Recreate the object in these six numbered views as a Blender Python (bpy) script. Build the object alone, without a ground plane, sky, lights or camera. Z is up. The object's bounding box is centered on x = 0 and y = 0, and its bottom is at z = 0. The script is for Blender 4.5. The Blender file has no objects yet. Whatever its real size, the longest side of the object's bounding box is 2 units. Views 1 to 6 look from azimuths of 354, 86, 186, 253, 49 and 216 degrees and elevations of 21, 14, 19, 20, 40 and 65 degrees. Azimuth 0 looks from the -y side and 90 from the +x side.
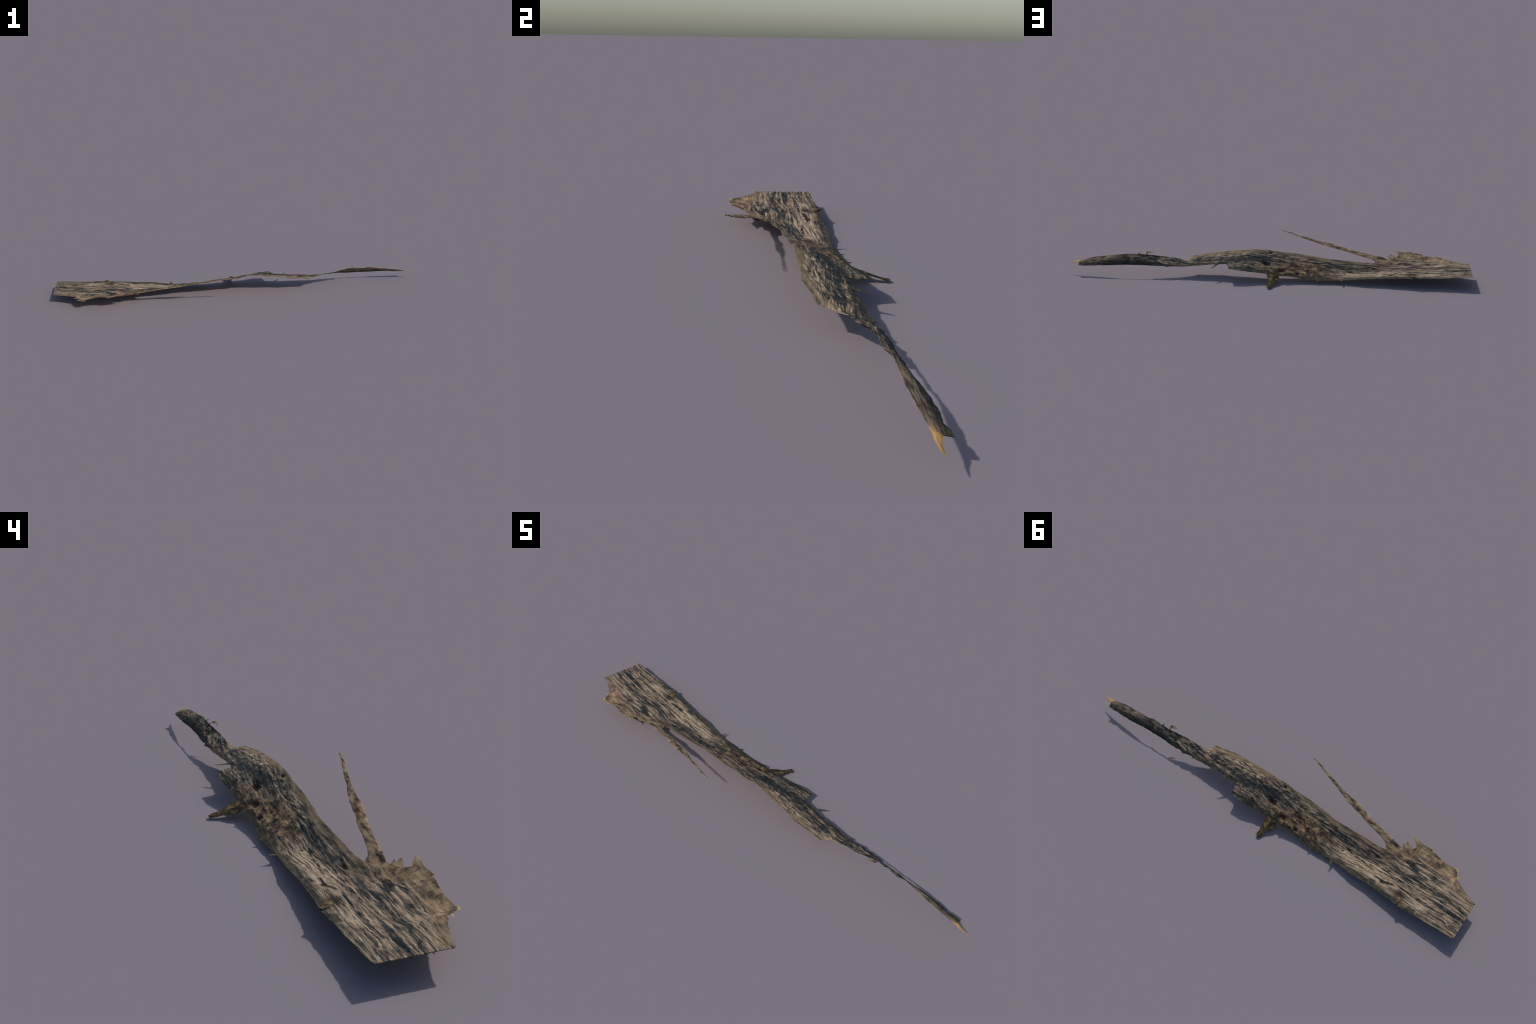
"""Weathered dead branch: a warped, paper-bark-thin slab of old wood with a thin
side twig, a short broken branch stub, thorns and torn splinters on its edges.
Everything is a loft between two edge rails; colour is procedural (object space)."""
import bpy, math
import numpy as np
from mathutils import Vector

SEED = 20240517

# ------------------------------------------------------------------ noise
_rng = np.random.RandomState(SEED)
_LAT = _rng.rand(64, 64, 64) * 2 - 1


def value_noise(x, y, z=0.0):
    """smooth lattice noise in -1..1"""
    x, y, z = np.broadcast_arrays(np.asarray(x, float), np.asarray(y, float), np.asarray(z, float))
    i, j, k = np.floor(x).astype(int), np.floor(y).astype(int), np.floor(z).astype(int)
    fx, fy, fz = x - i, y - j, z - k
    fx, fy, fz = [f * f * (3 - 2 * f) for f in (fx, fy, fz)]
    out = 0.0
    for a in (0, 1):
        wa = fx if a else 1 - fx
        for b in (0, 1):
            wb = fy if b else 1 - fy
            for c in (0, 1):
                wc = fz if c else 1 - fz
                out = out + wa * wb * wc * _LAT[(i + a) % 64, (j + b) % 64, (k + c) % 64]
    return out


def fractal(x, y, z=0.0, octaves=3, gain=0.55):
    s, a, t = 0.0, 1.0, 0.0
    for o in range(octaves):
        s = s + a * value_noise(x * 2 ** o + 7.3 * o, y * 2 ** o + 3.1 * o, np.asarray(z) * 2 ** o + o)
        t += a
        a *= gain
    return s / t


def smooth(e0, e1, v):
    t = np.clip((v - e0) / (e1 - e0), 0, 1)
    return t * t * (3 - 2 * t)


# ------------------------------------------------------------------ lofting
def rail(points, n, key=None):
    """n samples along control points; key = own station values, else arc length"""
    p = np.array(points, float)
    if key is None:
        d = np.r_[0, np.cumsum(np.linalg.norm(np.diff(p, axis=0), axis=1))]
        d /= d[-1]
    else:
        d = np.array(key, float)
    s = np.linspace(d[0], d[-1], n) if np.isscalar(n) else np.asarray(n)
    return np.stack([np.interp(s, d, p[:, c]) for c in range(3)], -1)


def slab_mesh(name, grid, thickness, material):
    """closed thin solid: top surface = grid (ns, nv, 3), underside thickness below"""
    ns, nv, _ = grid.shape
    du = np.gradient(grid, axis=0)
    dv = np.gradient(grid, axis=1)
    nrm = np.cross(du, dv)
    ln = np.linalg.norm(nrm, axis=-1, keepdims=True)
    nrm = np.where(ln > 1e-12, nrm / np.maximum(ln, 1e-12), np.array([0, 0, 1.0]))
    flip = np.where(nrm[..., 2:3] < 0, -1.0, 1.0)
    nrm = nrm * flip
    th = np.broadcast_to(np.asarray(thickness, float), (ns, nv))[..., None]
    under = grid - nrm * th
    verts = np.concatenate([grid.reshape(-1, 3), under.reshape(-1, 3)])
    N = ns * nv
    i, j = np.meshgrid(np.arange(ns - 1), np.arange(nv - 1), indexing="ij")
    a = (i * nv + j).ravel()
    top = np.stack([a, a + 1, a + nv + 1, a + nv], -1)
    if np.cross(grid[-1, 0] - grid[0, 0], grid[0, -1] - grid[0, 0])[2] > 0:
        top = top[:, ::-1]
    bot = top[:, ::-1] + N
    loop = np.concatenate([np.arange(nv), np.arange(1, ns) * nv + nv - 1,
                           (ns - 1) * nv + np.arange(nv - 2, -1, -1), np.arange(ns - 2, 0, -1) * nv])
    nxt = np.roll(loop, -1)
    side = np.stack([loop, nxt, nxt + N, loop + N], -1)
    faces = np.concatenate([top, bot, side])
    me = bpy.data.meshes.new(name)
    me.from_pydata(verts.tolist(), [], faces.tolist())
    me.validate()
    import bmesh
    bm = bmesh.new()
    bm.from_mesh(me)
    bmesh.ops.remove_doubles(bm, verts=bm.verts, dist=1e-5)
    bmesh.ops.recalc_face_normals(bm, faces=bm.faces)
    for e in bm.edges:
        e.smooth = not (len(e.link_faces) == 2 and e.calc_face_angle(0) > 1.0)
    for f in bm.faces:
        f.smooth = True
    bm.to_mesh(me)
    bm.free()
    me.materials.append(material)
    ob = bpy.data.objects.new(name, me)
    bpy.context.scene.collection.objects.link(ob)
    return ob


def ribbon(name, spine, width, across, thickness, material, ns=40, nv=9, bulge=0.25, ragged=0.0, seed=0):
    """a tapering strip of wood: spine points, half widths, direction of its breadth;
    lens shaped across so it is thickest on its axis"""
    sp = rail(spine, ns)
    t = np.linspace(0, 1, ns)
    wd = np.interp(t, np.linspace(0, 1, len(width)), width)
    ac = np.array(across, float)
    if ac.ndim == 1:
        ac = np.tile(ac, (2, 1))
    ac = np.stack([np.interp(t, np.linspace(0, 1, len(ac)), ac[:, c]) for c in range(3)], -1)
    ac /= np.linalg.norm(ac, axis=1, keepdims=True)
    v = np.linspace(-1, 1, nv)
    rg = 1 + ragged * np.stack([fractal(t * ns / 5, seed + 1.7, 0.3), fractal(t * ns / 5, seed + 9.1, 0.8)], -1)
    half = np.where(v[None, :] < 0, rg[:, :1], rg[:, 1:]) * wd[:, None]
    grid = sp[:, None, :] + ac[:, None, :] * (half * v[None, :])[..., None]
    lens = np.sqrt(np.clip(1 - v ** 2, 0, 1))
    tap = np.clip(wd / max(wd.max(), 1e-6), 0.15, 1)
    th = thickness * (0.25 + 0.75 * lens)[None, :] * np.sqrt(tap)[:, None]
    grid[..., 2] += th * bulge
    return slab_mesh(name, grid, th, material)


# ------------------------------------------------------------------ node helpers
class Nodes:
    def __init__(self, name):
        self.mat = bpy.data.materials.new(name)
        self.mat.use_nodes = True
        self.t = self.mat.node_tree
        self.t.nodes.clear()
        self.co = self.n("ShaderNodeTexCoord").outputs["Object"]

    def n(self, kind, **kw):
        nd = self.t.nodes.new(kind)
        for k, v in kw.items():
            setattr(nd, k, v)
        return nd

    def put(self, sock, val):
        if hasattr(val, "links"):
            self.t.links.new(val, sock)
        else:
            sock.default_value = val

    def math(self, op, a, b=0.0, c=None, clamp=False):
        nd = self.n("ShaderNodeMath", operation=op, use_clamp=clamp)
        self.put(nd.inputs[0], a)
        self.put(nd.inputs[1], b)
        if c is not None:
            self.put(nd.inputs[2], c)
        return nd.outputs[0]

    def vec(self, op, a, b=(0, 0, 0)):
        nd = self.n("ShaderNodeVectorMath", operation=op)
        self.put(nd.inputs[0], a)
        if op == "SCALE":
            self.put(nd.inputs["Scale"], b)
        else:
            self.put(nd.inputs[1], b)
        return nd.outputs["Value"] if op in ("LENGTH", "DOT_PRODUCT") else nd.outputs[0]

    def scale(self, vec, s):
        return self.vec("MULTIPLY", vec, s)

    def noise(self, vec, scale=1.0, detail=4.0, rough=0.55, dist=0.0, color=False):
        nd = self.n("ShaderNodeTexNoise")
        self.put(nd.inputs["Vector"], vec)
        nd.inputs["Scale"].default_value = scale
        nd.inputs["Detail"].default_value = detail
        nd.inputs["Roughness"].default_value = rough
        nd.inputs["Distortion"].default_value = dist
        return nd.outputs["Color" if color else "Fac"]

    def ramp(self, fac, stops, interp="LINEAR"):
        nd = self.n("ShaderNodeValToRGB")
        cr = nd.color_ramp
        cr.interpolation = interp
        while len(cr.elements) < len(stops):
            cr.elements.new(0.5)
        for e, (p, c) in zip(cr.elements, stops):
            e.position = p
            e.color = (*c, 1) if len(c) == 3 else c
        self.put(nd.inputs[0], fac)
        return nd.outputs[0]

    def step(self, v, a, b, x=0.0, y=1.0):
        nd = self.n("ShaderNodeMapRange", interpolation_type="SMOOTHSTEP")
        self.put(nd.inputs[0], v)
        for k, q in zip((1, 2, 3, 4), (a, b, x, y)):
            self.put(nd.inputs[k], q)
        return nd.outputs[0]

    def mix(self, fac, a, b, mode="MIX"):
        nd = self.n("ShaderNodeMix", data_type="RGBA", blend_type=mode)
        self.put(nd.inputs[0], fac)
        for k, c in ((6, a), (7, b)):
            self.put(nd.inputs[k], c if hasattr(c, "links") else (*c, 1))
        return nd.outputs[2]

    def curve(self, v, pts, lo, hi):
        """piecewise curve: pts (x, y) with x, y already in 0..1"""
        nd = self.n("ShaderNodeFloatCurve")
        c = nd.mapping.curves[0]
        while len(c.points) < len(pts):
            c.points.new(0.5, 0.5)
        for p, (x, y) in zip(c.points, pts):
            p.location = (x, y)
            p.handle_type = "VECTOR"
        nd.mapping.update()
        self.put(nd.inputs["Value"], v)
        return nd.outputs[0]

    def spot(self, vec, centre, rx, ry, soft=0.5, angle=0.0):
        """1 inside an ellipse in the x-y plane, ragged if vec is warped"""
        d = self.vec("SUBTRACT", vec, (*centre, 0))
        if angle:
            r = self.n("ShaderNodeVectorRotate", rotation_type="Z_AXIS")
            self.put(r.inputs["Vector"], d)
            r.inputs["Angle"].default_value = -math.radians(angle)
            d = r.outputs[0]
        d = self.vec("MULTIPLY", d, (1 / rx, 1 / ry, 0))
        return self.step(self.vec("LENGTH", d), 1 - soft, 1 + soft, 1.0, 0.0)

    def finish(self, color, height=None, strength=0.4, dist=0.002, rough=0.9):
        b = self.n("ShaderNodeBsdfPrincipled")
        self.put(b.inputs["Base Color"], color)
        b.inputs["Roughness"].default_value = rough
        b.inputs["Specular IOR Level"].default_value = 0.12
        if height is not None:
            bp = self.n("ShaderNodeBump")
            bp.inputs["Strength"].default_value = strength
            bp.inputs["Distance"].default_value = dist
            self.put(bp.inputs["Height"], height)
            self.t.links.new(bp.outputs[0], b.inputs["Normal"])
        o = self.n("ShaderNodeOutputMaterial")
        self.t.links.new(b.outputs[0], o.inputs[0])
        return self.mat


# ------------------------------------------------------------------ edge rails of the slab
# far (torn) edge, from the broken tip to the sawn end
FAR_EDGE = [
    (0.952, 0.060, 0.056), (0.938, 0.056, 0.061), (0.870, 0.046, 0.077), (0.797, 0.046, 0.086),
    (0.729, 0.046, 0.094), (0.704, 0.036, 0.094), (0.654, 0.039, 0.096), (0.614, 0.038, 0.094),
    (0.575, 0.030, 0.089), (0.526, 0.021, 0.081), (0.473, 0.016, 0.075), (0.445, 0.008, 0.069),
    (0.404, 0.004, 0.060), (0.386, -0.032, 0.071), (0.333, -0.038, 0.079), (0.268, -0.049, 0.087),
    (0.210, -0.047, 0.097), (0.158, -0.051, 0.102), (0.073, -0.047, 0.111), (0.019, -0.047, 0.111),
    (-0.028, -0.053, 0.103), (-0.065, -0.048, 0.100), (-0.161, -0.052, 0.090), (-0.219, -0.050, 0.083),
    (-0.288, -0.044, 0.074), (-0.366, -0.050, 0.065), (-0.459, -0.057, 0.055), (-0.513, -0.058, 0.053),
    (-0.552, -0.068, 0.050), (-0.575, -0.092, 0.056), (-0.600, -0.112, 0.062), (-0.628, -0.122, 0.064),
    (-0.648, -0.134, 0.070), (-0.662, -0.163, 0.077), (-0.685, -0.174, 0.076), (-0.712, -0.174, 0.077),
    (-0.752, -0.164, 0.073), (-0.797, -0.157, 0.063), (-0.828, -0.166, 0.058), (-0.851, -0.163, 0.059),
    (-0.866, -0.145, 0.060), (-0.874, -0.124, 0.063), (-0.914, -0.104, 0.060), (-0.957, -0.086, 0.059),
    (-0.997, -0.074, 0.059)]
# near edge
NEAR_EDGE = [
    (0.948, 0.092, 0.046), (0.923, 0.096, 0.044), (0.893, 0.092, 0.044), (0.848, 0.094, 0.048),
    (0.797, 0.091, 0.049), (0.746, 0.087, 0.050), (0.695, 0.084, 0.052), (0.626, 0.082, 0.052),
    (0.567, 0.084, 0.052), (0.518, 0.080, 0.051), (0.500, 0.085, 0.049), (0.458, 0.076, 0.049),
    (0.413, 0.075, 0.049), (0.363, 0.073, 0.055), (0.295, 0.066, 0.060), (0.255, 0.066, 0.065),
    (0.202, 0.069, 0.068), (0.192, 0.080, 0.067), (0.181, 0.124, 0.063), (0.116, 0.126, 0.056),
    (0.063, 0.119, 0.048), (0.018, 0.113, 0.043), (-0.063, 0.113, 0.031), (-0.105, 0.112, 0.031),
    (-0.148, 0.110, 0.026), (-0.207, 0.112, 0.016), (-0.280, 0.115, 0.013), (-0.344, 0.108, 0.015),
    (-0.399, 0.108, 0.020), (-0.479, 0.114, 0.030), (-0.557, 0.112, 0.034), (-0.633, 0.116, 0.039),
    (-0.703, 0.121, 0.042), (-0.738, 0.124, 0.044), (-0.804, 0.1215, 0.046), (-0.864, 0.119, 0.049),
    (-0.943, 0.116, 0.054), (-0.998, 0.1145, 0.059)]

# hollows and knots in the face: x, y, radius, depth
HOLLOWS = [(0.005, 0.049, 0.016, 0.006), (-0.078, 0.077, 0.016, 0.006), (-0.010, -0.034, 0.010, 0.004),
           (-0.385, 0.045, 0.009, 0.004), (-0.61, 0.068, 0.020, 0.005), (-0.655, -0.070, 0.010, 0.004),
           (-0.690, -0.073, 0.008, 0.003), (-0.530, -0.020, 0.016, 0.005), (-0.155, 0.090, 0.010, 0.004)]


# hollow (+) or crown (-) of the cross-section along x: station, depth, where across it is deepest
SAG = [(-1.0, 0.0, 0.4), (-0.90, 0.001, 0.4), (-0.84, 0.005, 0.36), (-0.765, 0.011, 0.32), (-0.69, 0.018, 0.28), (-0.63, 0.016, 0.28),
       (-0.56, 0.011, 0.36), (-0.46, 0.010, 0.45), (-0.385, 0.010, 0.5), (-0.30, 0.003, 0.5), (-0.18, 0.001, 0.5),
       (-0.05, -0.001, 0.5), (0.15, -0.002, 0.5), (0.40, -0.002, 0.5), (0.60, -0.0025, 0.45), (0.80, -0.002, 0.45), (0.95, -0.001, 0.5)]


def trunk_surface(ns=1500, nv=110):
    s = np.linspace(0, 1, ns)
    xa = 0.950 - 1.9475 * s
    far = rail(FAR_EDGE[::-1], xa, key=[p[0] for p in FAR_EDGE[::-1]])
    near = rail(NEAR_EDGE[::-1], xa, key=[p[0] for p in NEAR_EDGE[::-1]])
    x = xa
    keep = smooth(-0.997, -0.975, x)                      # the sawn end stays straight
    far[:, 1] += keep * ((0.0022 + 0.003 * smooth(-0.60, -0.66, x) * smooth(-0.94, -0.88, x)) * fractal(x * 45, 2.0, 1.0, 3, 0.7) + 0.0012 * np.abs(value_noise(x * 210, 5.0, 0)))
    near[:, 1] += keep * (0.0026 * fractal(x * 50, 12.0, 4.0, 3, 0.7))
    far[:, 1] += 0.0010 * keep
    near[:, 1] += 0.0010 * keep + 0.0015 * smooth(-0.10, -0.25, x) * smooth(-0.75, -0.60, x)
    v = np.linspace(0, 1, nv)
    v = 0.5 - 0.5 * np.cos(np.pi * v) * (0.75 + 0.25 * np.abs(np.cos(np.pi * v)))
    g = far[:, None, :] * (1 - v)[None, :, None] + near[:, None, :] * v[None, :, None]
    X, Y = g[..., 0], g[..., 1]
    edge = np.sin(np.pi * v)[None, :]
    # shallow trough of the broad half
    st, dp, pk = np.array(SAG).T
    depth, peak = np.interp(x, st, dp)[:, None], np.interp(x, st, pk)[:, None]
    g[..., 2] -= depth * (v / peak) * ((1 - v) / (1 - peak)) ** ((1 - peak) / peak)
    # ribs running along the grain, fading out to the edges
    fade = smooth(0.0, 0.16, v)[None, :] * smooth(1.0, 0.84, v)[None, :] * (0.25 + 0.75 * smooth(-0.997, -0.95, x))[:, None]
    wob = 0.010 * value_noise(X * 9, Y * 9, 2.2)
    ribs = fractal(X * 9, (Y + wob) * 85, 0.5, 3, 0.6)
    ribs2 = fractal(X * 26, (Y + wob) * 130, 3.5, 2, 0.6)
    short = smooth(-0.15, 0.1, X)
    g[..., 2] += fade * (0.0030 * ribs * (1 - 0.4 * short) + 0.0022 * ribs2 + 0.0030 * value_noise(X * 14, Y * 22, 7.7))
    # deep crack of the sawn end
    crack = np.exp(-((Y - 0.026 - 0.12 * (-0.997 - X) * -1 * 0.5) / 0.004) ** 2) * smooth(-0.80, -0.97, X)
    g[..., 2] -= 0.003 * crack
    for hx, hy, r, d in HOLLOWS:
        q = ((X - hx) / (1.4 * r)) ** 2 + ((Y - hy) / r) ** 2
        g[..., 2] -= d * np.exp(-q * 1.4) * np.clip(fade + 0.3, 0, 1)
        g[..., 2] += 0.35 * d * np.exp(-(np.sqrt(q) - 1.4) ** 2 * 5) * fade
    return g


# ------------------------------------------------------------------ materials
DARK = (0.026, 0.029, 0.029)
SLATE = (0.070, 0.070, 0.063)
BROWN = (0.152, 0.112, 0.074)
TAN = (0.280, 0.204, 0.134)
PALE = (0.48, 0.37, 0.25)


def edge_lookup(m, x, pts):
    """rail y as a function of x, both squeezed into 0..1 for the curve node"""
    xn = m.math("MULTIPLY_ADD", x, 0.5, 0.5)
    q = sorted(((p[0] * 0.5 + 0.5), p[1] * 2 + 0.5) for p in pts)
    y = m.curve(xn, q, 0, 1)
    return m.math("MULTIPLY_ADD", y, 0.5, -0.25)


def trunk_material():
    m = Nodes("weathered_wood")
    sep = m.n("ShaderNodeSeparateXYZ")
    m.put(sep.inputs[0], m.co)
    X, Y = sep.outputs[0], sep.outputs[1]
    # wavy grain
    w = m.vec("SUBTRACT", m.noise(m.scale(m.co, (5, 9, 0)), 1, 2, 0.5, color=True), (0.5, 0.5, 0.5))
    w2 = m.vec("SUBTRACT", m.noise(m.scale(m.co, (22, 55, 0)), 1, 2, 0.5, color=True), (0.5, 0.5, 0.5))
    p = m.vec("ADD", m.co, m.scale(w, (0.03, 0.024, 0.0)))
    p = m.vec("ADD", p, m.scale(w2, (0.010, 0.008, 0.0)))
    flat = m.scale(p, (1, 1, 0))
    half = m.step(X, -0.32, 0.02)                     # broad half 0 .. narrow half 1

    def blend(fac, u, v):
        nd = m.n("ShaderNodeMix", data_type="FLOAT")
        m.put(nd.inputs[0], fac)
        m.put(nd.inputs[2], u)
        m.put(nd.inputs[3], v)
        return nd.outputs[0]

    long_ = m.noise(m.scale(flat, (8, 108, 1)), 1, 5, 0.62)
    short = m.noise(m.scale(flat, (22, 105, 1)), 1, 5, 0.62, 0.25)
    f = blend(m.math("MULTIPLY_ADD", half, 0.55, 0.22), long_, short)
    fine = m.noise(m.scale(flat, (45, 300, 1)), 1, 4, 0.7)
    f = m.math("ADD", f, m.math("MULTIPLY_ADD", fine, 0.42, -0.21))
    f = m.math("ADD", f, m.math("MULTIPLY_ADD", m.noise(flat, 14, 3, 0.5), 0.20, -0.10))
    # furrows: thin winding lines where a stretched noise crosses its middle
    fu1 = m.math("ABSOLUTE", m.math("SUBTRACT", m.noise(m.scale(m.vec("ADD", flat, (3.1, 1.7, 0)), (5, 72, 1)), 1, 3, 0.5), 0.5))
    fu2 = m.math("ABSOLUTE", m.math("SUBTRACT", m.noise(m.scale(m.vec("ADD", flat, (7.7, 4.2, 0)), (14, 66, 1)), 1, 3, 0.5), 0.5))
    fu = blend(half, fu1, fu2)
    furrow = m.step(fu, 0.006, 0.042, 1, 0)
    gate = m.step(m.noise(m.scale(flat, (14, 26, 1)), 1, 3, 0.6), 0.40, 0.56)
    furrow = m.math("MULTIPLY", furrow, gate)
    f = m.math("SUBTRACT", f, m.math("MULTIPLY", furrow, 0.15))

    yf = edge_lookup(m, X, FAR_EDGE[::2] + [FAR_EDGE[-1]])
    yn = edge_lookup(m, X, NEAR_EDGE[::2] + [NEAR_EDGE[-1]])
    jit = m.math("MULTIPLY_ADD", m.noise(m.co, 24, 5, 0.65), 0.06, -0.03)
    df = m.math("ADD", m.math("SUBTRACT", Y, yf), jit)     # distance from the far edge
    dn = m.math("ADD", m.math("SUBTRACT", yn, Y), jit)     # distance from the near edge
    rag = m.vec("ADD", m.co, m.scale(m.vec("SUBTRACT", m.noise(m.co, 30, 5, 0.7, color=True), (0.5, 0.5, 0.5)), (0.08, 0.05, 0)))
    rag_s = m.vec("ADD", m.co, m.scale(m.vec("SUBTRACT", m.noise(m.co, 75, 4, 0.65, color=True), (0.5, 0.5, 0.5)), (0.026, 0.020, 0)))

    # slate-dark belts: centre, radii, slant, strength
    dark = None
    for c, rx, ry, an, k in (((0.36, 0.045), 0.28, 0.035, 1, 0.075), ((-0.42, 0.000), 0.26, 0.020, 2, 0.085),
                             ((-0.70, -0.020), 0.20, 0.012, -3, 0.055), ((0.10, 0.030), 0.16, 0.024, 8, 0.075),
                             ((0.08, 0.105), 0.12, 0.018, 0, 0.06), ((-0.10, 0.030), 0.15, 0.018, -8, 0.07),
                             ((0.63, 0.078), 0.22, 0.012, 0, 0.05), ((0.87, 0.088), 0.12, 0.010, 0, 0.06),
                             ((-0.93, 0.024), 0.09, 0.008, -3, 0.16)):
        q = m.math("MULTIPLY", m.spot(rag if k < 0.1 else rag_s, c, rx, ry, 0.7, an), k)
        dark = q if dark is None else m.math("ADD", dark, q)
    f = m.math("SUBTRACT", f, dark)
    # bleached belts
    for c, rx, ry, an, k in (((-0.50, 0.058), 0.17, 0.028, -2, 0.075), ((-0.86, 0.07), 0.14, 0.045, 0, 0.02),
                             ((0.46, 0.012), 0.06, 0.014, 0, 0.12), ((0.30, 0.052), 0.10, 0.010, 0, 0.05), ((0.60, 0.060), 0.14, 0.014, 0, 0.07)):
        f = m.math("ADD", f, m.math("MULTIPLY", m.spot(rag, c, rx, ry, 0.7, an), k))

    f = m.math("MULTIPLY_ADD", f, 1.2, -0.094)
    col = m.ramp(f, [(0.36, DARK), (0.425, SLATE), (0.465, BROWN), (0.525, TAN), (0.63, PALE)])
    col = m.mix(m.math("MULTIPLY", m.step(m.noise(flat, 34, 3, 0.6), 0.50, 0.68), 0.40), col, (0.235, 0.160, 0.120))     # pinkish brown
    col = m.mix(m.math("MULTIPLY", m.step(m.noise(flat, 19, 3, 0.6), 0.56, 0.72), 0.35), col, (0.185, 0.180, 0.130))     # grey-green lichen
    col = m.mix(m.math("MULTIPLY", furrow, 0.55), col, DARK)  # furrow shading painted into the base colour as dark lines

    # rotten brown patch around the stub
    rot = m.noise(rag_s, 40, 5, 0.68)
    rotc = m.ramp(rot, [(0.42, (0.015, 0.015, 0.013)), (0.49, (0.070, 0.048, 0.032)), (0.55, (0.200, 0.125, 0.066)), (0.67, (0.48, 0.32, 0.17))])
    rm = m.math("MAXIMUM", m.spot(rag, (-0.14, 0.085), 0.17, 0.034, 0.5, 0), m.spot(rag, (-0.20, 0.052), 0.13, 0.042, 0.5, 0))
    col = m.mix(m.math("MULTIPLY", rm, 0.85), col, rotc)
    # smooth tan rim along the torn edge
    rim = m.math("MULTIPLY", m.step(df, 0.008, 0.030, 1, 0), m.step(X, 0.44, 0.34))
    rimc = m.ramp(m.noise(m.scale(flat, (14, 55, 1)), 1, 5, 0.65), [(0.36, (0.075, 0.060, 0.042)), (0.5, (0.235, 0.165, 0.098)), (0.68, (0.42, 0.30, 0.175))])
    col = m.mix(m.math("MULTIPLY", rim, 0.8), col, rimc)
    torn = m.math("MULTIPLY", m.step(df, 0.030, 0.085, 1, 0), m.math("MULTIPLY", m.step(X, -0.53, -0.60), m.step(X, -0.94, -0.86)))
    tornc = m.ramp(m.noise(rag_s, 30, 5, 0.65), [(0.36, (0.055, 0.043, 0.032)), (0.46, (0.24, 0.155, 0.088)), (0.60, (0.52, 0.345, 0.185))])
    col = m.mix(m.math("MULTIPLY", torn, 0.75), col, tornc)
    # brown upper side of the tip
    tipb = m.math("MULTIPLY", m.step(df, 0.020, 0.042, 1, 0), m.step(X, 0.66, 0.78))
    tipc = m.ramp(m.noise(m.scale(rag_s, (22, 50, 1)), 1, 5, 0.65), [(0.36, (0.048, 0.040, 0.034)), (0.46, (0.20, 0.140, 0.098)), (0.64, (0.42, 0.295, 0.18))])
    col = m.mix(m.math("MULTIPLY", tipb, 0.85), col, tipc)
    raw = m.math("MULTIPLY", m.step(df, 0.006, 0.022, 1, 0), m.step(X, 0.925, 0.965))
    col = m.mix(m.math("MULTIPLY", raw, 0.8), col, (0.42, 0.26, 0.10))
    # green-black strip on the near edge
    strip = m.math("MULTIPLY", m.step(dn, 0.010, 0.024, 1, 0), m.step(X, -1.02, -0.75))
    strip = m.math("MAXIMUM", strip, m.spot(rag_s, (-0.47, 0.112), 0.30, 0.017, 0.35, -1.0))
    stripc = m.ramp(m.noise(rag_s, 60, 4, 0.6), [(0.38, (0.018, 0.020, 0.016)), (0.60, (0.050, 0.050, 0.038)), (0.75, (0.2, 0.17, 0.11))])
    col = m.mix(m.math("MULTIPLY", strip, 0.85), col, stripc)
    # dark stain under the chip, knots and borer holes
    col = m.mix(m.math("MULTIPLY", m.spot(rag_s, (-0.706, 0.092), 0.024, 0.026, 0.5), 0.75), col, (0.040, 0.030, 0.020))
    hole = m.spot(rag_s, (-0.635, 0.062), 0.034, 0.008, 0.5, 12)
    for hx, hy, r, d in HOLLOWS:
        hole = m.math("MAXIMUM", hole, m.spot(rag_s, (hx, hy), r * 0.75, r * 0.48, 0.45))
    col = m.mix(m.math("MULTIPLY", hole, 0.9), col, (0.014, 0.012, 0.011))
    red = m.math("MAXIMUM", m.spot(rag_s, (0.000, 0.047), 0.015, 0.010, 0.4), m.spot(rag_s, (-0.074, 0.075), 0.014, 0.008, 0.4))
    col = m.mix(red, col, (0.045, 0.020, 0.018))
    h = m.math("ADD", f, m.math("MULTIPLY", fine, 0.3))
    return m.finish(col, h, 0.45, 0.004)


def plain_wood(name, stops, stretch=(30, 90, 90), scale=1.0, warp=0.01, strength=0.4):
    m = Nodes(name)
    w = m.vec("SUBTRACT", m.noise(m.co, 40, 3, 0.6, color=True), (0.5, 0.5, 0.5))
    p = m.vec("ADD", m.co, m.scale(w, (warp, warp, warp)))
    f = m.noise(m.scale(p, stretch), scale, 5, 0.65)
    return m.finish(m.ramp(f, stops), f, strength, 0.003)


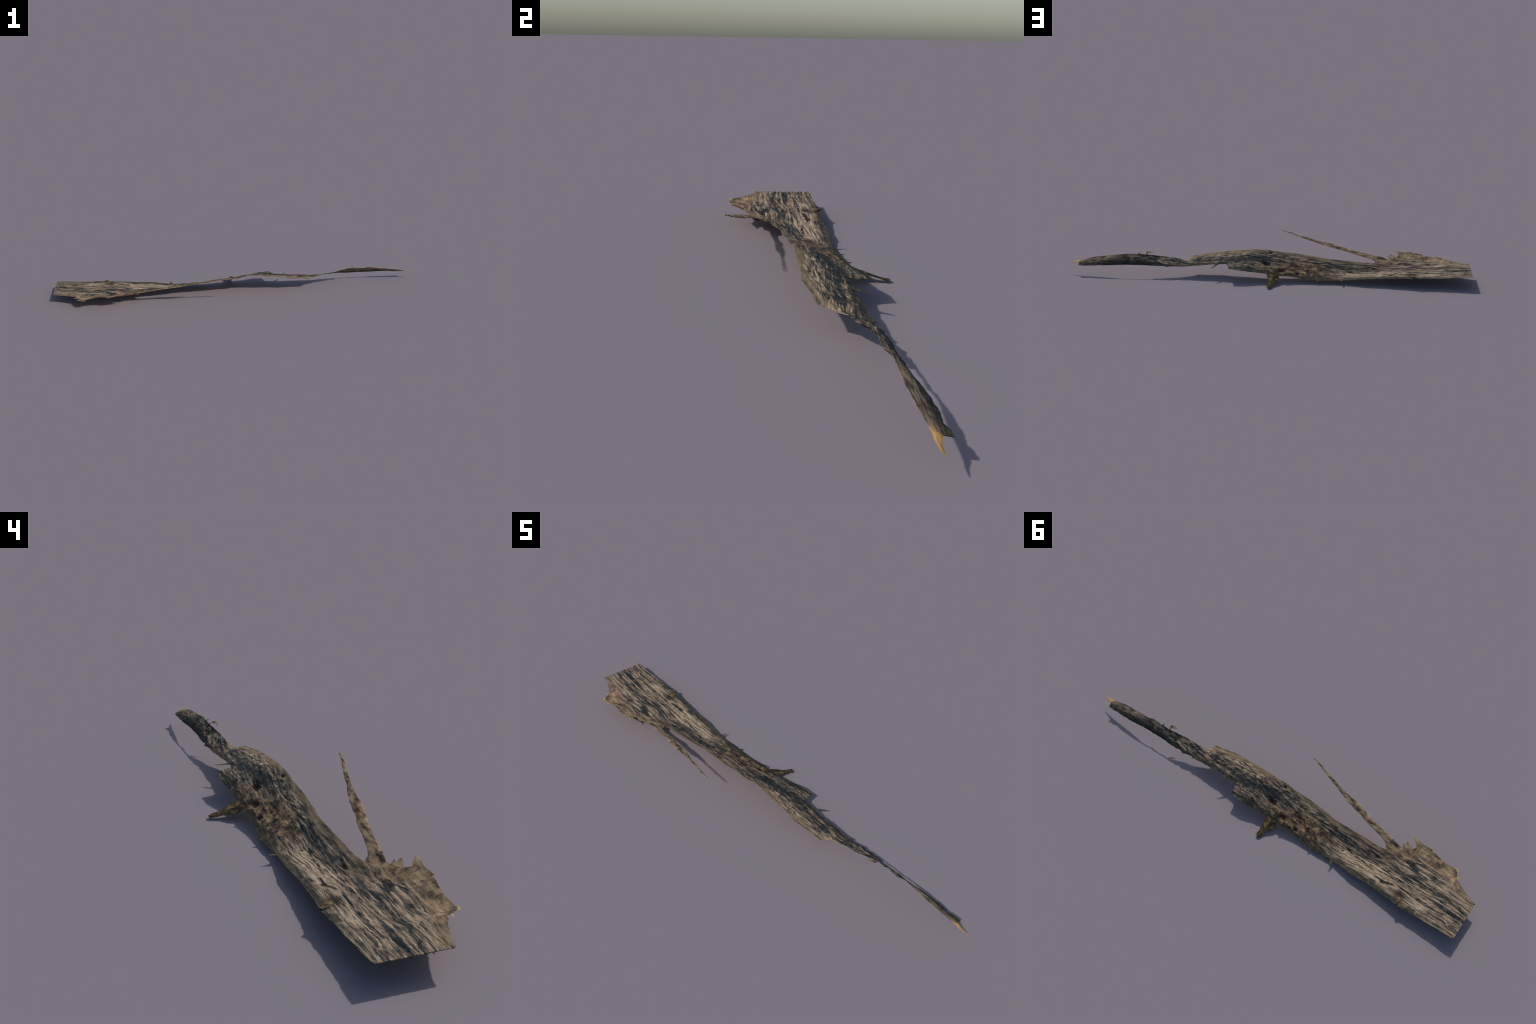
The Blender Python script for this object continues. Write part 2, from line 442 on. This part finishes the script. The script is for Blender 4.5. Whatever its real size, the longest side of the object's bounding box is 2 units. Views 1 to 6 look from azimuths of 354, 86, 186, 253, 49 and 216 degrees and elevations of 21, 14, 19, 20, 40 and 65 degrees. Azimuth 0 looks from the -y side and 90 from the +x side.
# ------------------------------------------------------------------ build
def build():
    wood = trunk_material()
    twig_wood = plain_wood("twig_bark", [(0.33, (0.028, 0.030, 0.027)), (0.42, (0.12, 0.085, 0.054)), (0.51, (0.31, 0.205, 0.118)), (0.66, (0.50, 0.345, 0.205))], (24, 55, 55))
    stub_wood = plain_wood("mossy_stub_wood", [(0.38, (0.014, 0.013, 0.010)), (0.49, (0.065, 0.050, 0.026)), (0.58, (0.17, 0.11, 0.046)), (0.70, (0.36, 0.22, 0.085))], (55, 45, 45))
    raw = plain_wood("raw_yellow_wood", [(0.3, (0.36, 0.20, 0.06)), (0.5, (0.56, 0.33, 0.11)), (0.7, (0.66, 0.42, 0.17))], (14, 120, 120))
    torn = plain_wood("torn_tan_wood", [(0.34, (0.19, 0.125, 0.07)), (0.5, (0.43, 0.295, 0.16)), (0.68, (0.58, 0.42, 0.25))], (30, 60, 60))
    thorn_wood = plain_wood("dark_thorn_wood", [(0.3, (0.022, 0.022, 0.017)), (0.55, (0.07, 0.064, 0.042)), (0.7, (0.24, 0.19, 0.10))], (60, 60, 60))

    root = bpy.data.objects.new("dead_branch", None)
    bpy.context.scene.collection.objects.link(root)
    root["label"] = "weathered grey-brown dead branch with thin side twig"
    root["category"] = "tree branch"
    parts = []

    g = trunk_surface()
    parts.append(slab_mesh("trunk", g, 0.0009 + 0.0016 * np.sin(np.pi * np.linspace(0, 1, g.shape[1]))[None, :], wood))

    def seat(points, sink, n_in):
        """sink the first n_in spine points into the trunk so that the piece grows out of it"""
        flat = g.reshape(-1, 3)
        out = []
        for k, (a, b, c) in enumerate(points):
            if k < n_in:
                c = flat[np.argmin((flat[:, 0] - a) ** 2 + (flat[:, 1] - b) ** 2), 2] - (sink if k else 4 * sink)
            out.append((a, b, c))
        return out

    # ---- twig: flat, springing from the torn edge, rising toward the middle
    tu = rail([(-0.622, -0.092, 0.0525), (-0.600, -0.109, 0.060), (-0.566, -0.112, 0.068), (-0.545, -0.112, 0.069), (-0.535, -0.118, 0.072), (-0.511, -0.121, 0.075), (-0.481, -0.124, 0.080), (-0.434, -0.132, 0.089), (-0.393, -0.141, 0.097),
               (-0.351, -0.152, 0.106), (-0.310, -0.160, 0.114), (-0.277, -0.159, 0.120), (-0.237, -0.165, 0.128), (-0.179, -0.178, 0.140),
               (-0.131, -0.190, 0.149), (-0.094, -0.199, 0.158), (-0.066, -0.206, 0.163), (-0.050, -0.204, 0.167)], 160)
    tl = rail([(-0.556, -0.048, 0.0435), (-0.545, -0.063, 0.0500), (-0.530, -0.084, 0.058), (-0.504, -0.092, 0.063), (-0.455, -0.102, 0.074), (-0.409, -0.107, 0.086),
               (-0.359, -0.120, 0.096), (-0.312, -0.128, 0.105), (-0.262, -0.140, 0.115), (-0.212, -0.158, 0.125), (-0.164, -0.169, 0.136),
               (-0.123, -0.181, 0.147), (-0.083, -0.194, 0.158), (-0.068, -0.1985, 0.1600), (-0.052, -0.1995, 0.164)], 160)
    root_z = lambda q: np.array([g.reshape(-1, 3)[np.argmin(((g.reshape(-1, 3) - p)[:, :2] ** 2).sum(1)), 2] for p in q])
    t = np.linspace(0, 1, 160)
    for side in (tu, tl):                       # the root of the twig sinks into the trunk
        k = 1 - smooth(0.03, 0.12, t[:24])
        side[:24, 2] = side[:24, 2] * (1 - k) + (root_z(side[:24]) - 0.0040 * k) * k
    away = smooth(0.05, 0.15, t) * smooth(1.0, 0.9, t)
    tu[:, 1] -= away * 0.002 * np.abs(fractal(t * 22, 3.3, 0.1))
    tl[:, 1] += away * (0.002 * fractal(t * 26, 8.3, 0.1) - 0.0015)
    tu[:, 1] -= away * 0.0010
    v = np.linspace(0, 1, 13)
    tg = tu[:, None] * (1 - v)[None, :, None] + tl[:, None] * v[None, :, None]
    lens = np.sqrt(np.clip(1 - (2 * v - 1) ** 2, 0, 1))
    wd = np.linalg.norm(tu - tl, axis=1)
    tth = (0.0015 + np.minimum(0.004, 0.16 * wd)[:, None] * lens[None, :])
    tg[..., 2] += 0.5 * tth - 0.0012 + 0.0012 * fractal(tg[..., 0] * 60, tg[..., 1] * 120, 1.1) * lens[None, :]
    parts.append(slab_mesh("twig", tg, tth, twig_wood))

    # ---- short broken stub reaching down to the ground
    sa = rail([(0.000, 0.100, 0.044), (-0.006, 0.114, 0.037), (-0.012, 0.135, 0.029), (-0.016, 0.160, 0.019), (-0.018, 0.180, 0.0115), (-0.014, 0.197, 0.0065), (-0.018, 0.209, 0.0035)], 60)
    sb = rail([(-0.074, 0.100, 0.036), (-0.066, 0.118, 0.028), (-0.072, 0.136, 0.018), (-0.064, 0.150, 0.0155), (-0.047, 0.168, 0.0115), (-0.042, 0.188, 0.0055), (-0.037, 0.2085, 0.0030)], 60)
    t = np.linspace(0, 1, 60)
    sa[:, 0] += 0.0015 * fractal(t * 12, 1.0, 5.0) * smooth(0, 0.2, t)
    sb[:, 0] += 0.0020 * fractal(t * 12, 6.0, 5.0) * smooth(0, 0.2, t)
    sg = sa[:, None] * (1 - v)[None, :, None] + sb[:, None] * v[None, :, None]
    sth = 0.0016 + 0.003 * lens[None, :] * np.ones((60, 1))
    sg[..., 2] += 0.5 * sth + 0.0015 * fractal(sg[..., 0] * 90, sg[..., 1] * 90, 2.0) * lens[None, :] * smooth(0, 0.15, t)[:, None]
    sg[..., 2] += -sg[..., 2].min() * 0
    parts.append(slab_mesh("branch_stub", sg, sth, stub_wood))

    # ---- yellow split at the tip
    parts.append(ribbon("tip_splinter", [(0.940, 0.0665, 0.0555), (0.955, 0.0665, 0.0545), (0.972, 0.0645, 0.0500), (0.986, 0.0655, 0.0465), (0.997, 0.0660, 0.0440)],
                        [0.0095, 0.0085, 0.0062, 0.0042, 0.0016], (0.1, 0.90, -0.38), 0.003, raw, 30, 7, 0.45, 0.2, 3))

    # ---- torn teeth and jags of the far edge
    teeth = [
        ([(-0.652, -0.098, 0.0585), (-0.628, -0.119, 0.066), (-0.606, -0.140, 0.0745)], [0.026, 0.020, 0.003], (0.75, 0.65, -0.2)),
        ([(-0.628, -0.106, 0.061), (-0.603, -0.118, 0.066), (-0.596, -0.127, 0.069)], [0.012, 0.008, 0.002], (0.6, 0.75, -0.25)),
        ([(-0.705, -0.146, 0.070), (-0.668, -0.155, 0.0750), (-0.642, -0.165, 0.0805), (-0.622, -0.1735, 0.0845)], [0.024, 0.022, 0.013, 0.0025], (0.40, 0.88, -0.3)),
        ([(-0.830, -0.150, 0.060), (-0.850, -0.162, 0.060), (-0.862, -0.160, 0.0595)], [0.016, 0.012, 0.006], (0.6, -0.8, 0.05)),
        ([(-0.845, -0.125, 0.0625), (-0.868, -0.135, 0.0615), (-0.885, -0.131, 0.059)], [0.012, 0.008, 0.0015], (0.3, -0.95, 0.05)),
        ([(-0.70, -0.160, 0.075), (-0.708, -0.172, 0.077), (-0.712, -0.179, 0.0785)], [0.012, 0.008, 0.002], (0.95, -0.2, 0.0)),
        ([(-0.545, -0.085, 0.0590), (-0.552, -0.104, 0.0665), (-0.546, -0.116, 0.0705)], [0.016, 0.012, 0.004], (0.95, 0.2, -0.05)),
    ]
    for k, (sp, wd, ac) in enumerate(teeth):
        parts.append(ribbon("splinter", seat(sp, 0.0012, 2), wd, ac, 0.0022, twig_wood if k == 6 else torn, 26, 9, 0.3, 0.25, k * 3.1))

    # ---- thorns on the near edge, and the little curled strip near the neck
    thorns = [
        ([(0.246, 0.062, 0.064), (0.254, 0.078, 0.0605), (0.262, 0.094, 0.0575), (0.272, 0.108, 0.0550)], [0.011, 0.0055, 0.0045, 0.0015]),
        ([(-0.372, 0.104, 0.019), (-0.372, 0.118, 0.0195), (-0.371, 0.137, 0.0205)], [0.010, 0.004, 0.0008]),
        ([(-0.256, 0.108, 0.014), (-0.255, 0.118, 0.0135), (-0.252, 0.129, 0.0130)], [0.010, 0.005, 0.001]),
        ([(-0.090, 0.106, 0.033), (-0.092, 0.114, 0.032), (-0.090, 0.122, 0.032)], [0.010, 0.006, 0.002]),
        ([(0.430, 0.070, 0.051), (0.438, 0.077, 0.050), (0.446, 0.082, 0.049)], [0.012, 0.007, 0.001]),
    ]
    for k, (sp, wd) in enumerate(thorns):
        parts.append(ribbon("thorn", seat(sp, 0.0006, 1), wd, (1, -0.35 if k == 0 else 0.05, 0.02), 0.0030, thorn_wood, 22, 7, 0.4, 0.2, 20 + k))
    parts.append(ribbon("curled_strip", [(0.606, 0.042, 0.0925), (0.609, 0.030, 0.0975), (0.606, 0.0235, 0.1000), (0.595, 0.0185, 0.0990), (0.578, 0.0135, 0.0960)],
                        [0.0040, 0.0045, 0.0080, 0.0055, 0.0008], [(1, 0, 0), (0.9, -0.3, 0.1), (0.5, -0.8, 0.3), (0.2, -0.9, 0.35), (0.2, -0.9, 0.35)], 0.0020, twig_wood, 30, 7, 0.4, 0.15, 31))
    parts.append(ribbon("thorn", [(0.646, 0.043, 0.0955), (0.645, 0.034, 0.0985), (0.643, 0.030, 0.1005)], [0.006, 0.004, 0.001], (1, 0.1, 0), 0.0024, thorn_wood, 14, 5, 0.4, 0.2, 33))

    # ---- brown chip lying across the broad half
    parts.append(ribbon("bark_chip", [(-0.694, 0.078, 0.0400), (-0.708, 0.092, 0.0435), (-0.722, 0.110, 0.0470), (-0.732, 0.127, 0.0475)],
                        [0.004, 0.0105, 0.0120, 0.0060], (0.8, 0.6, 0.05), 0.0050,
                        plain_wood("brown_chip_wood", [(0.32, (0.03, 0.022, 0.015)), (0.5, (0.11, 0.075, 0.04)), (0.68, (0.27, 0.185, 0.09))], (70, 40, 40)), 30, 9, 0.6, 0.15, 41))

    for ob in parts:
        ob.parent = root
    return parts


build()
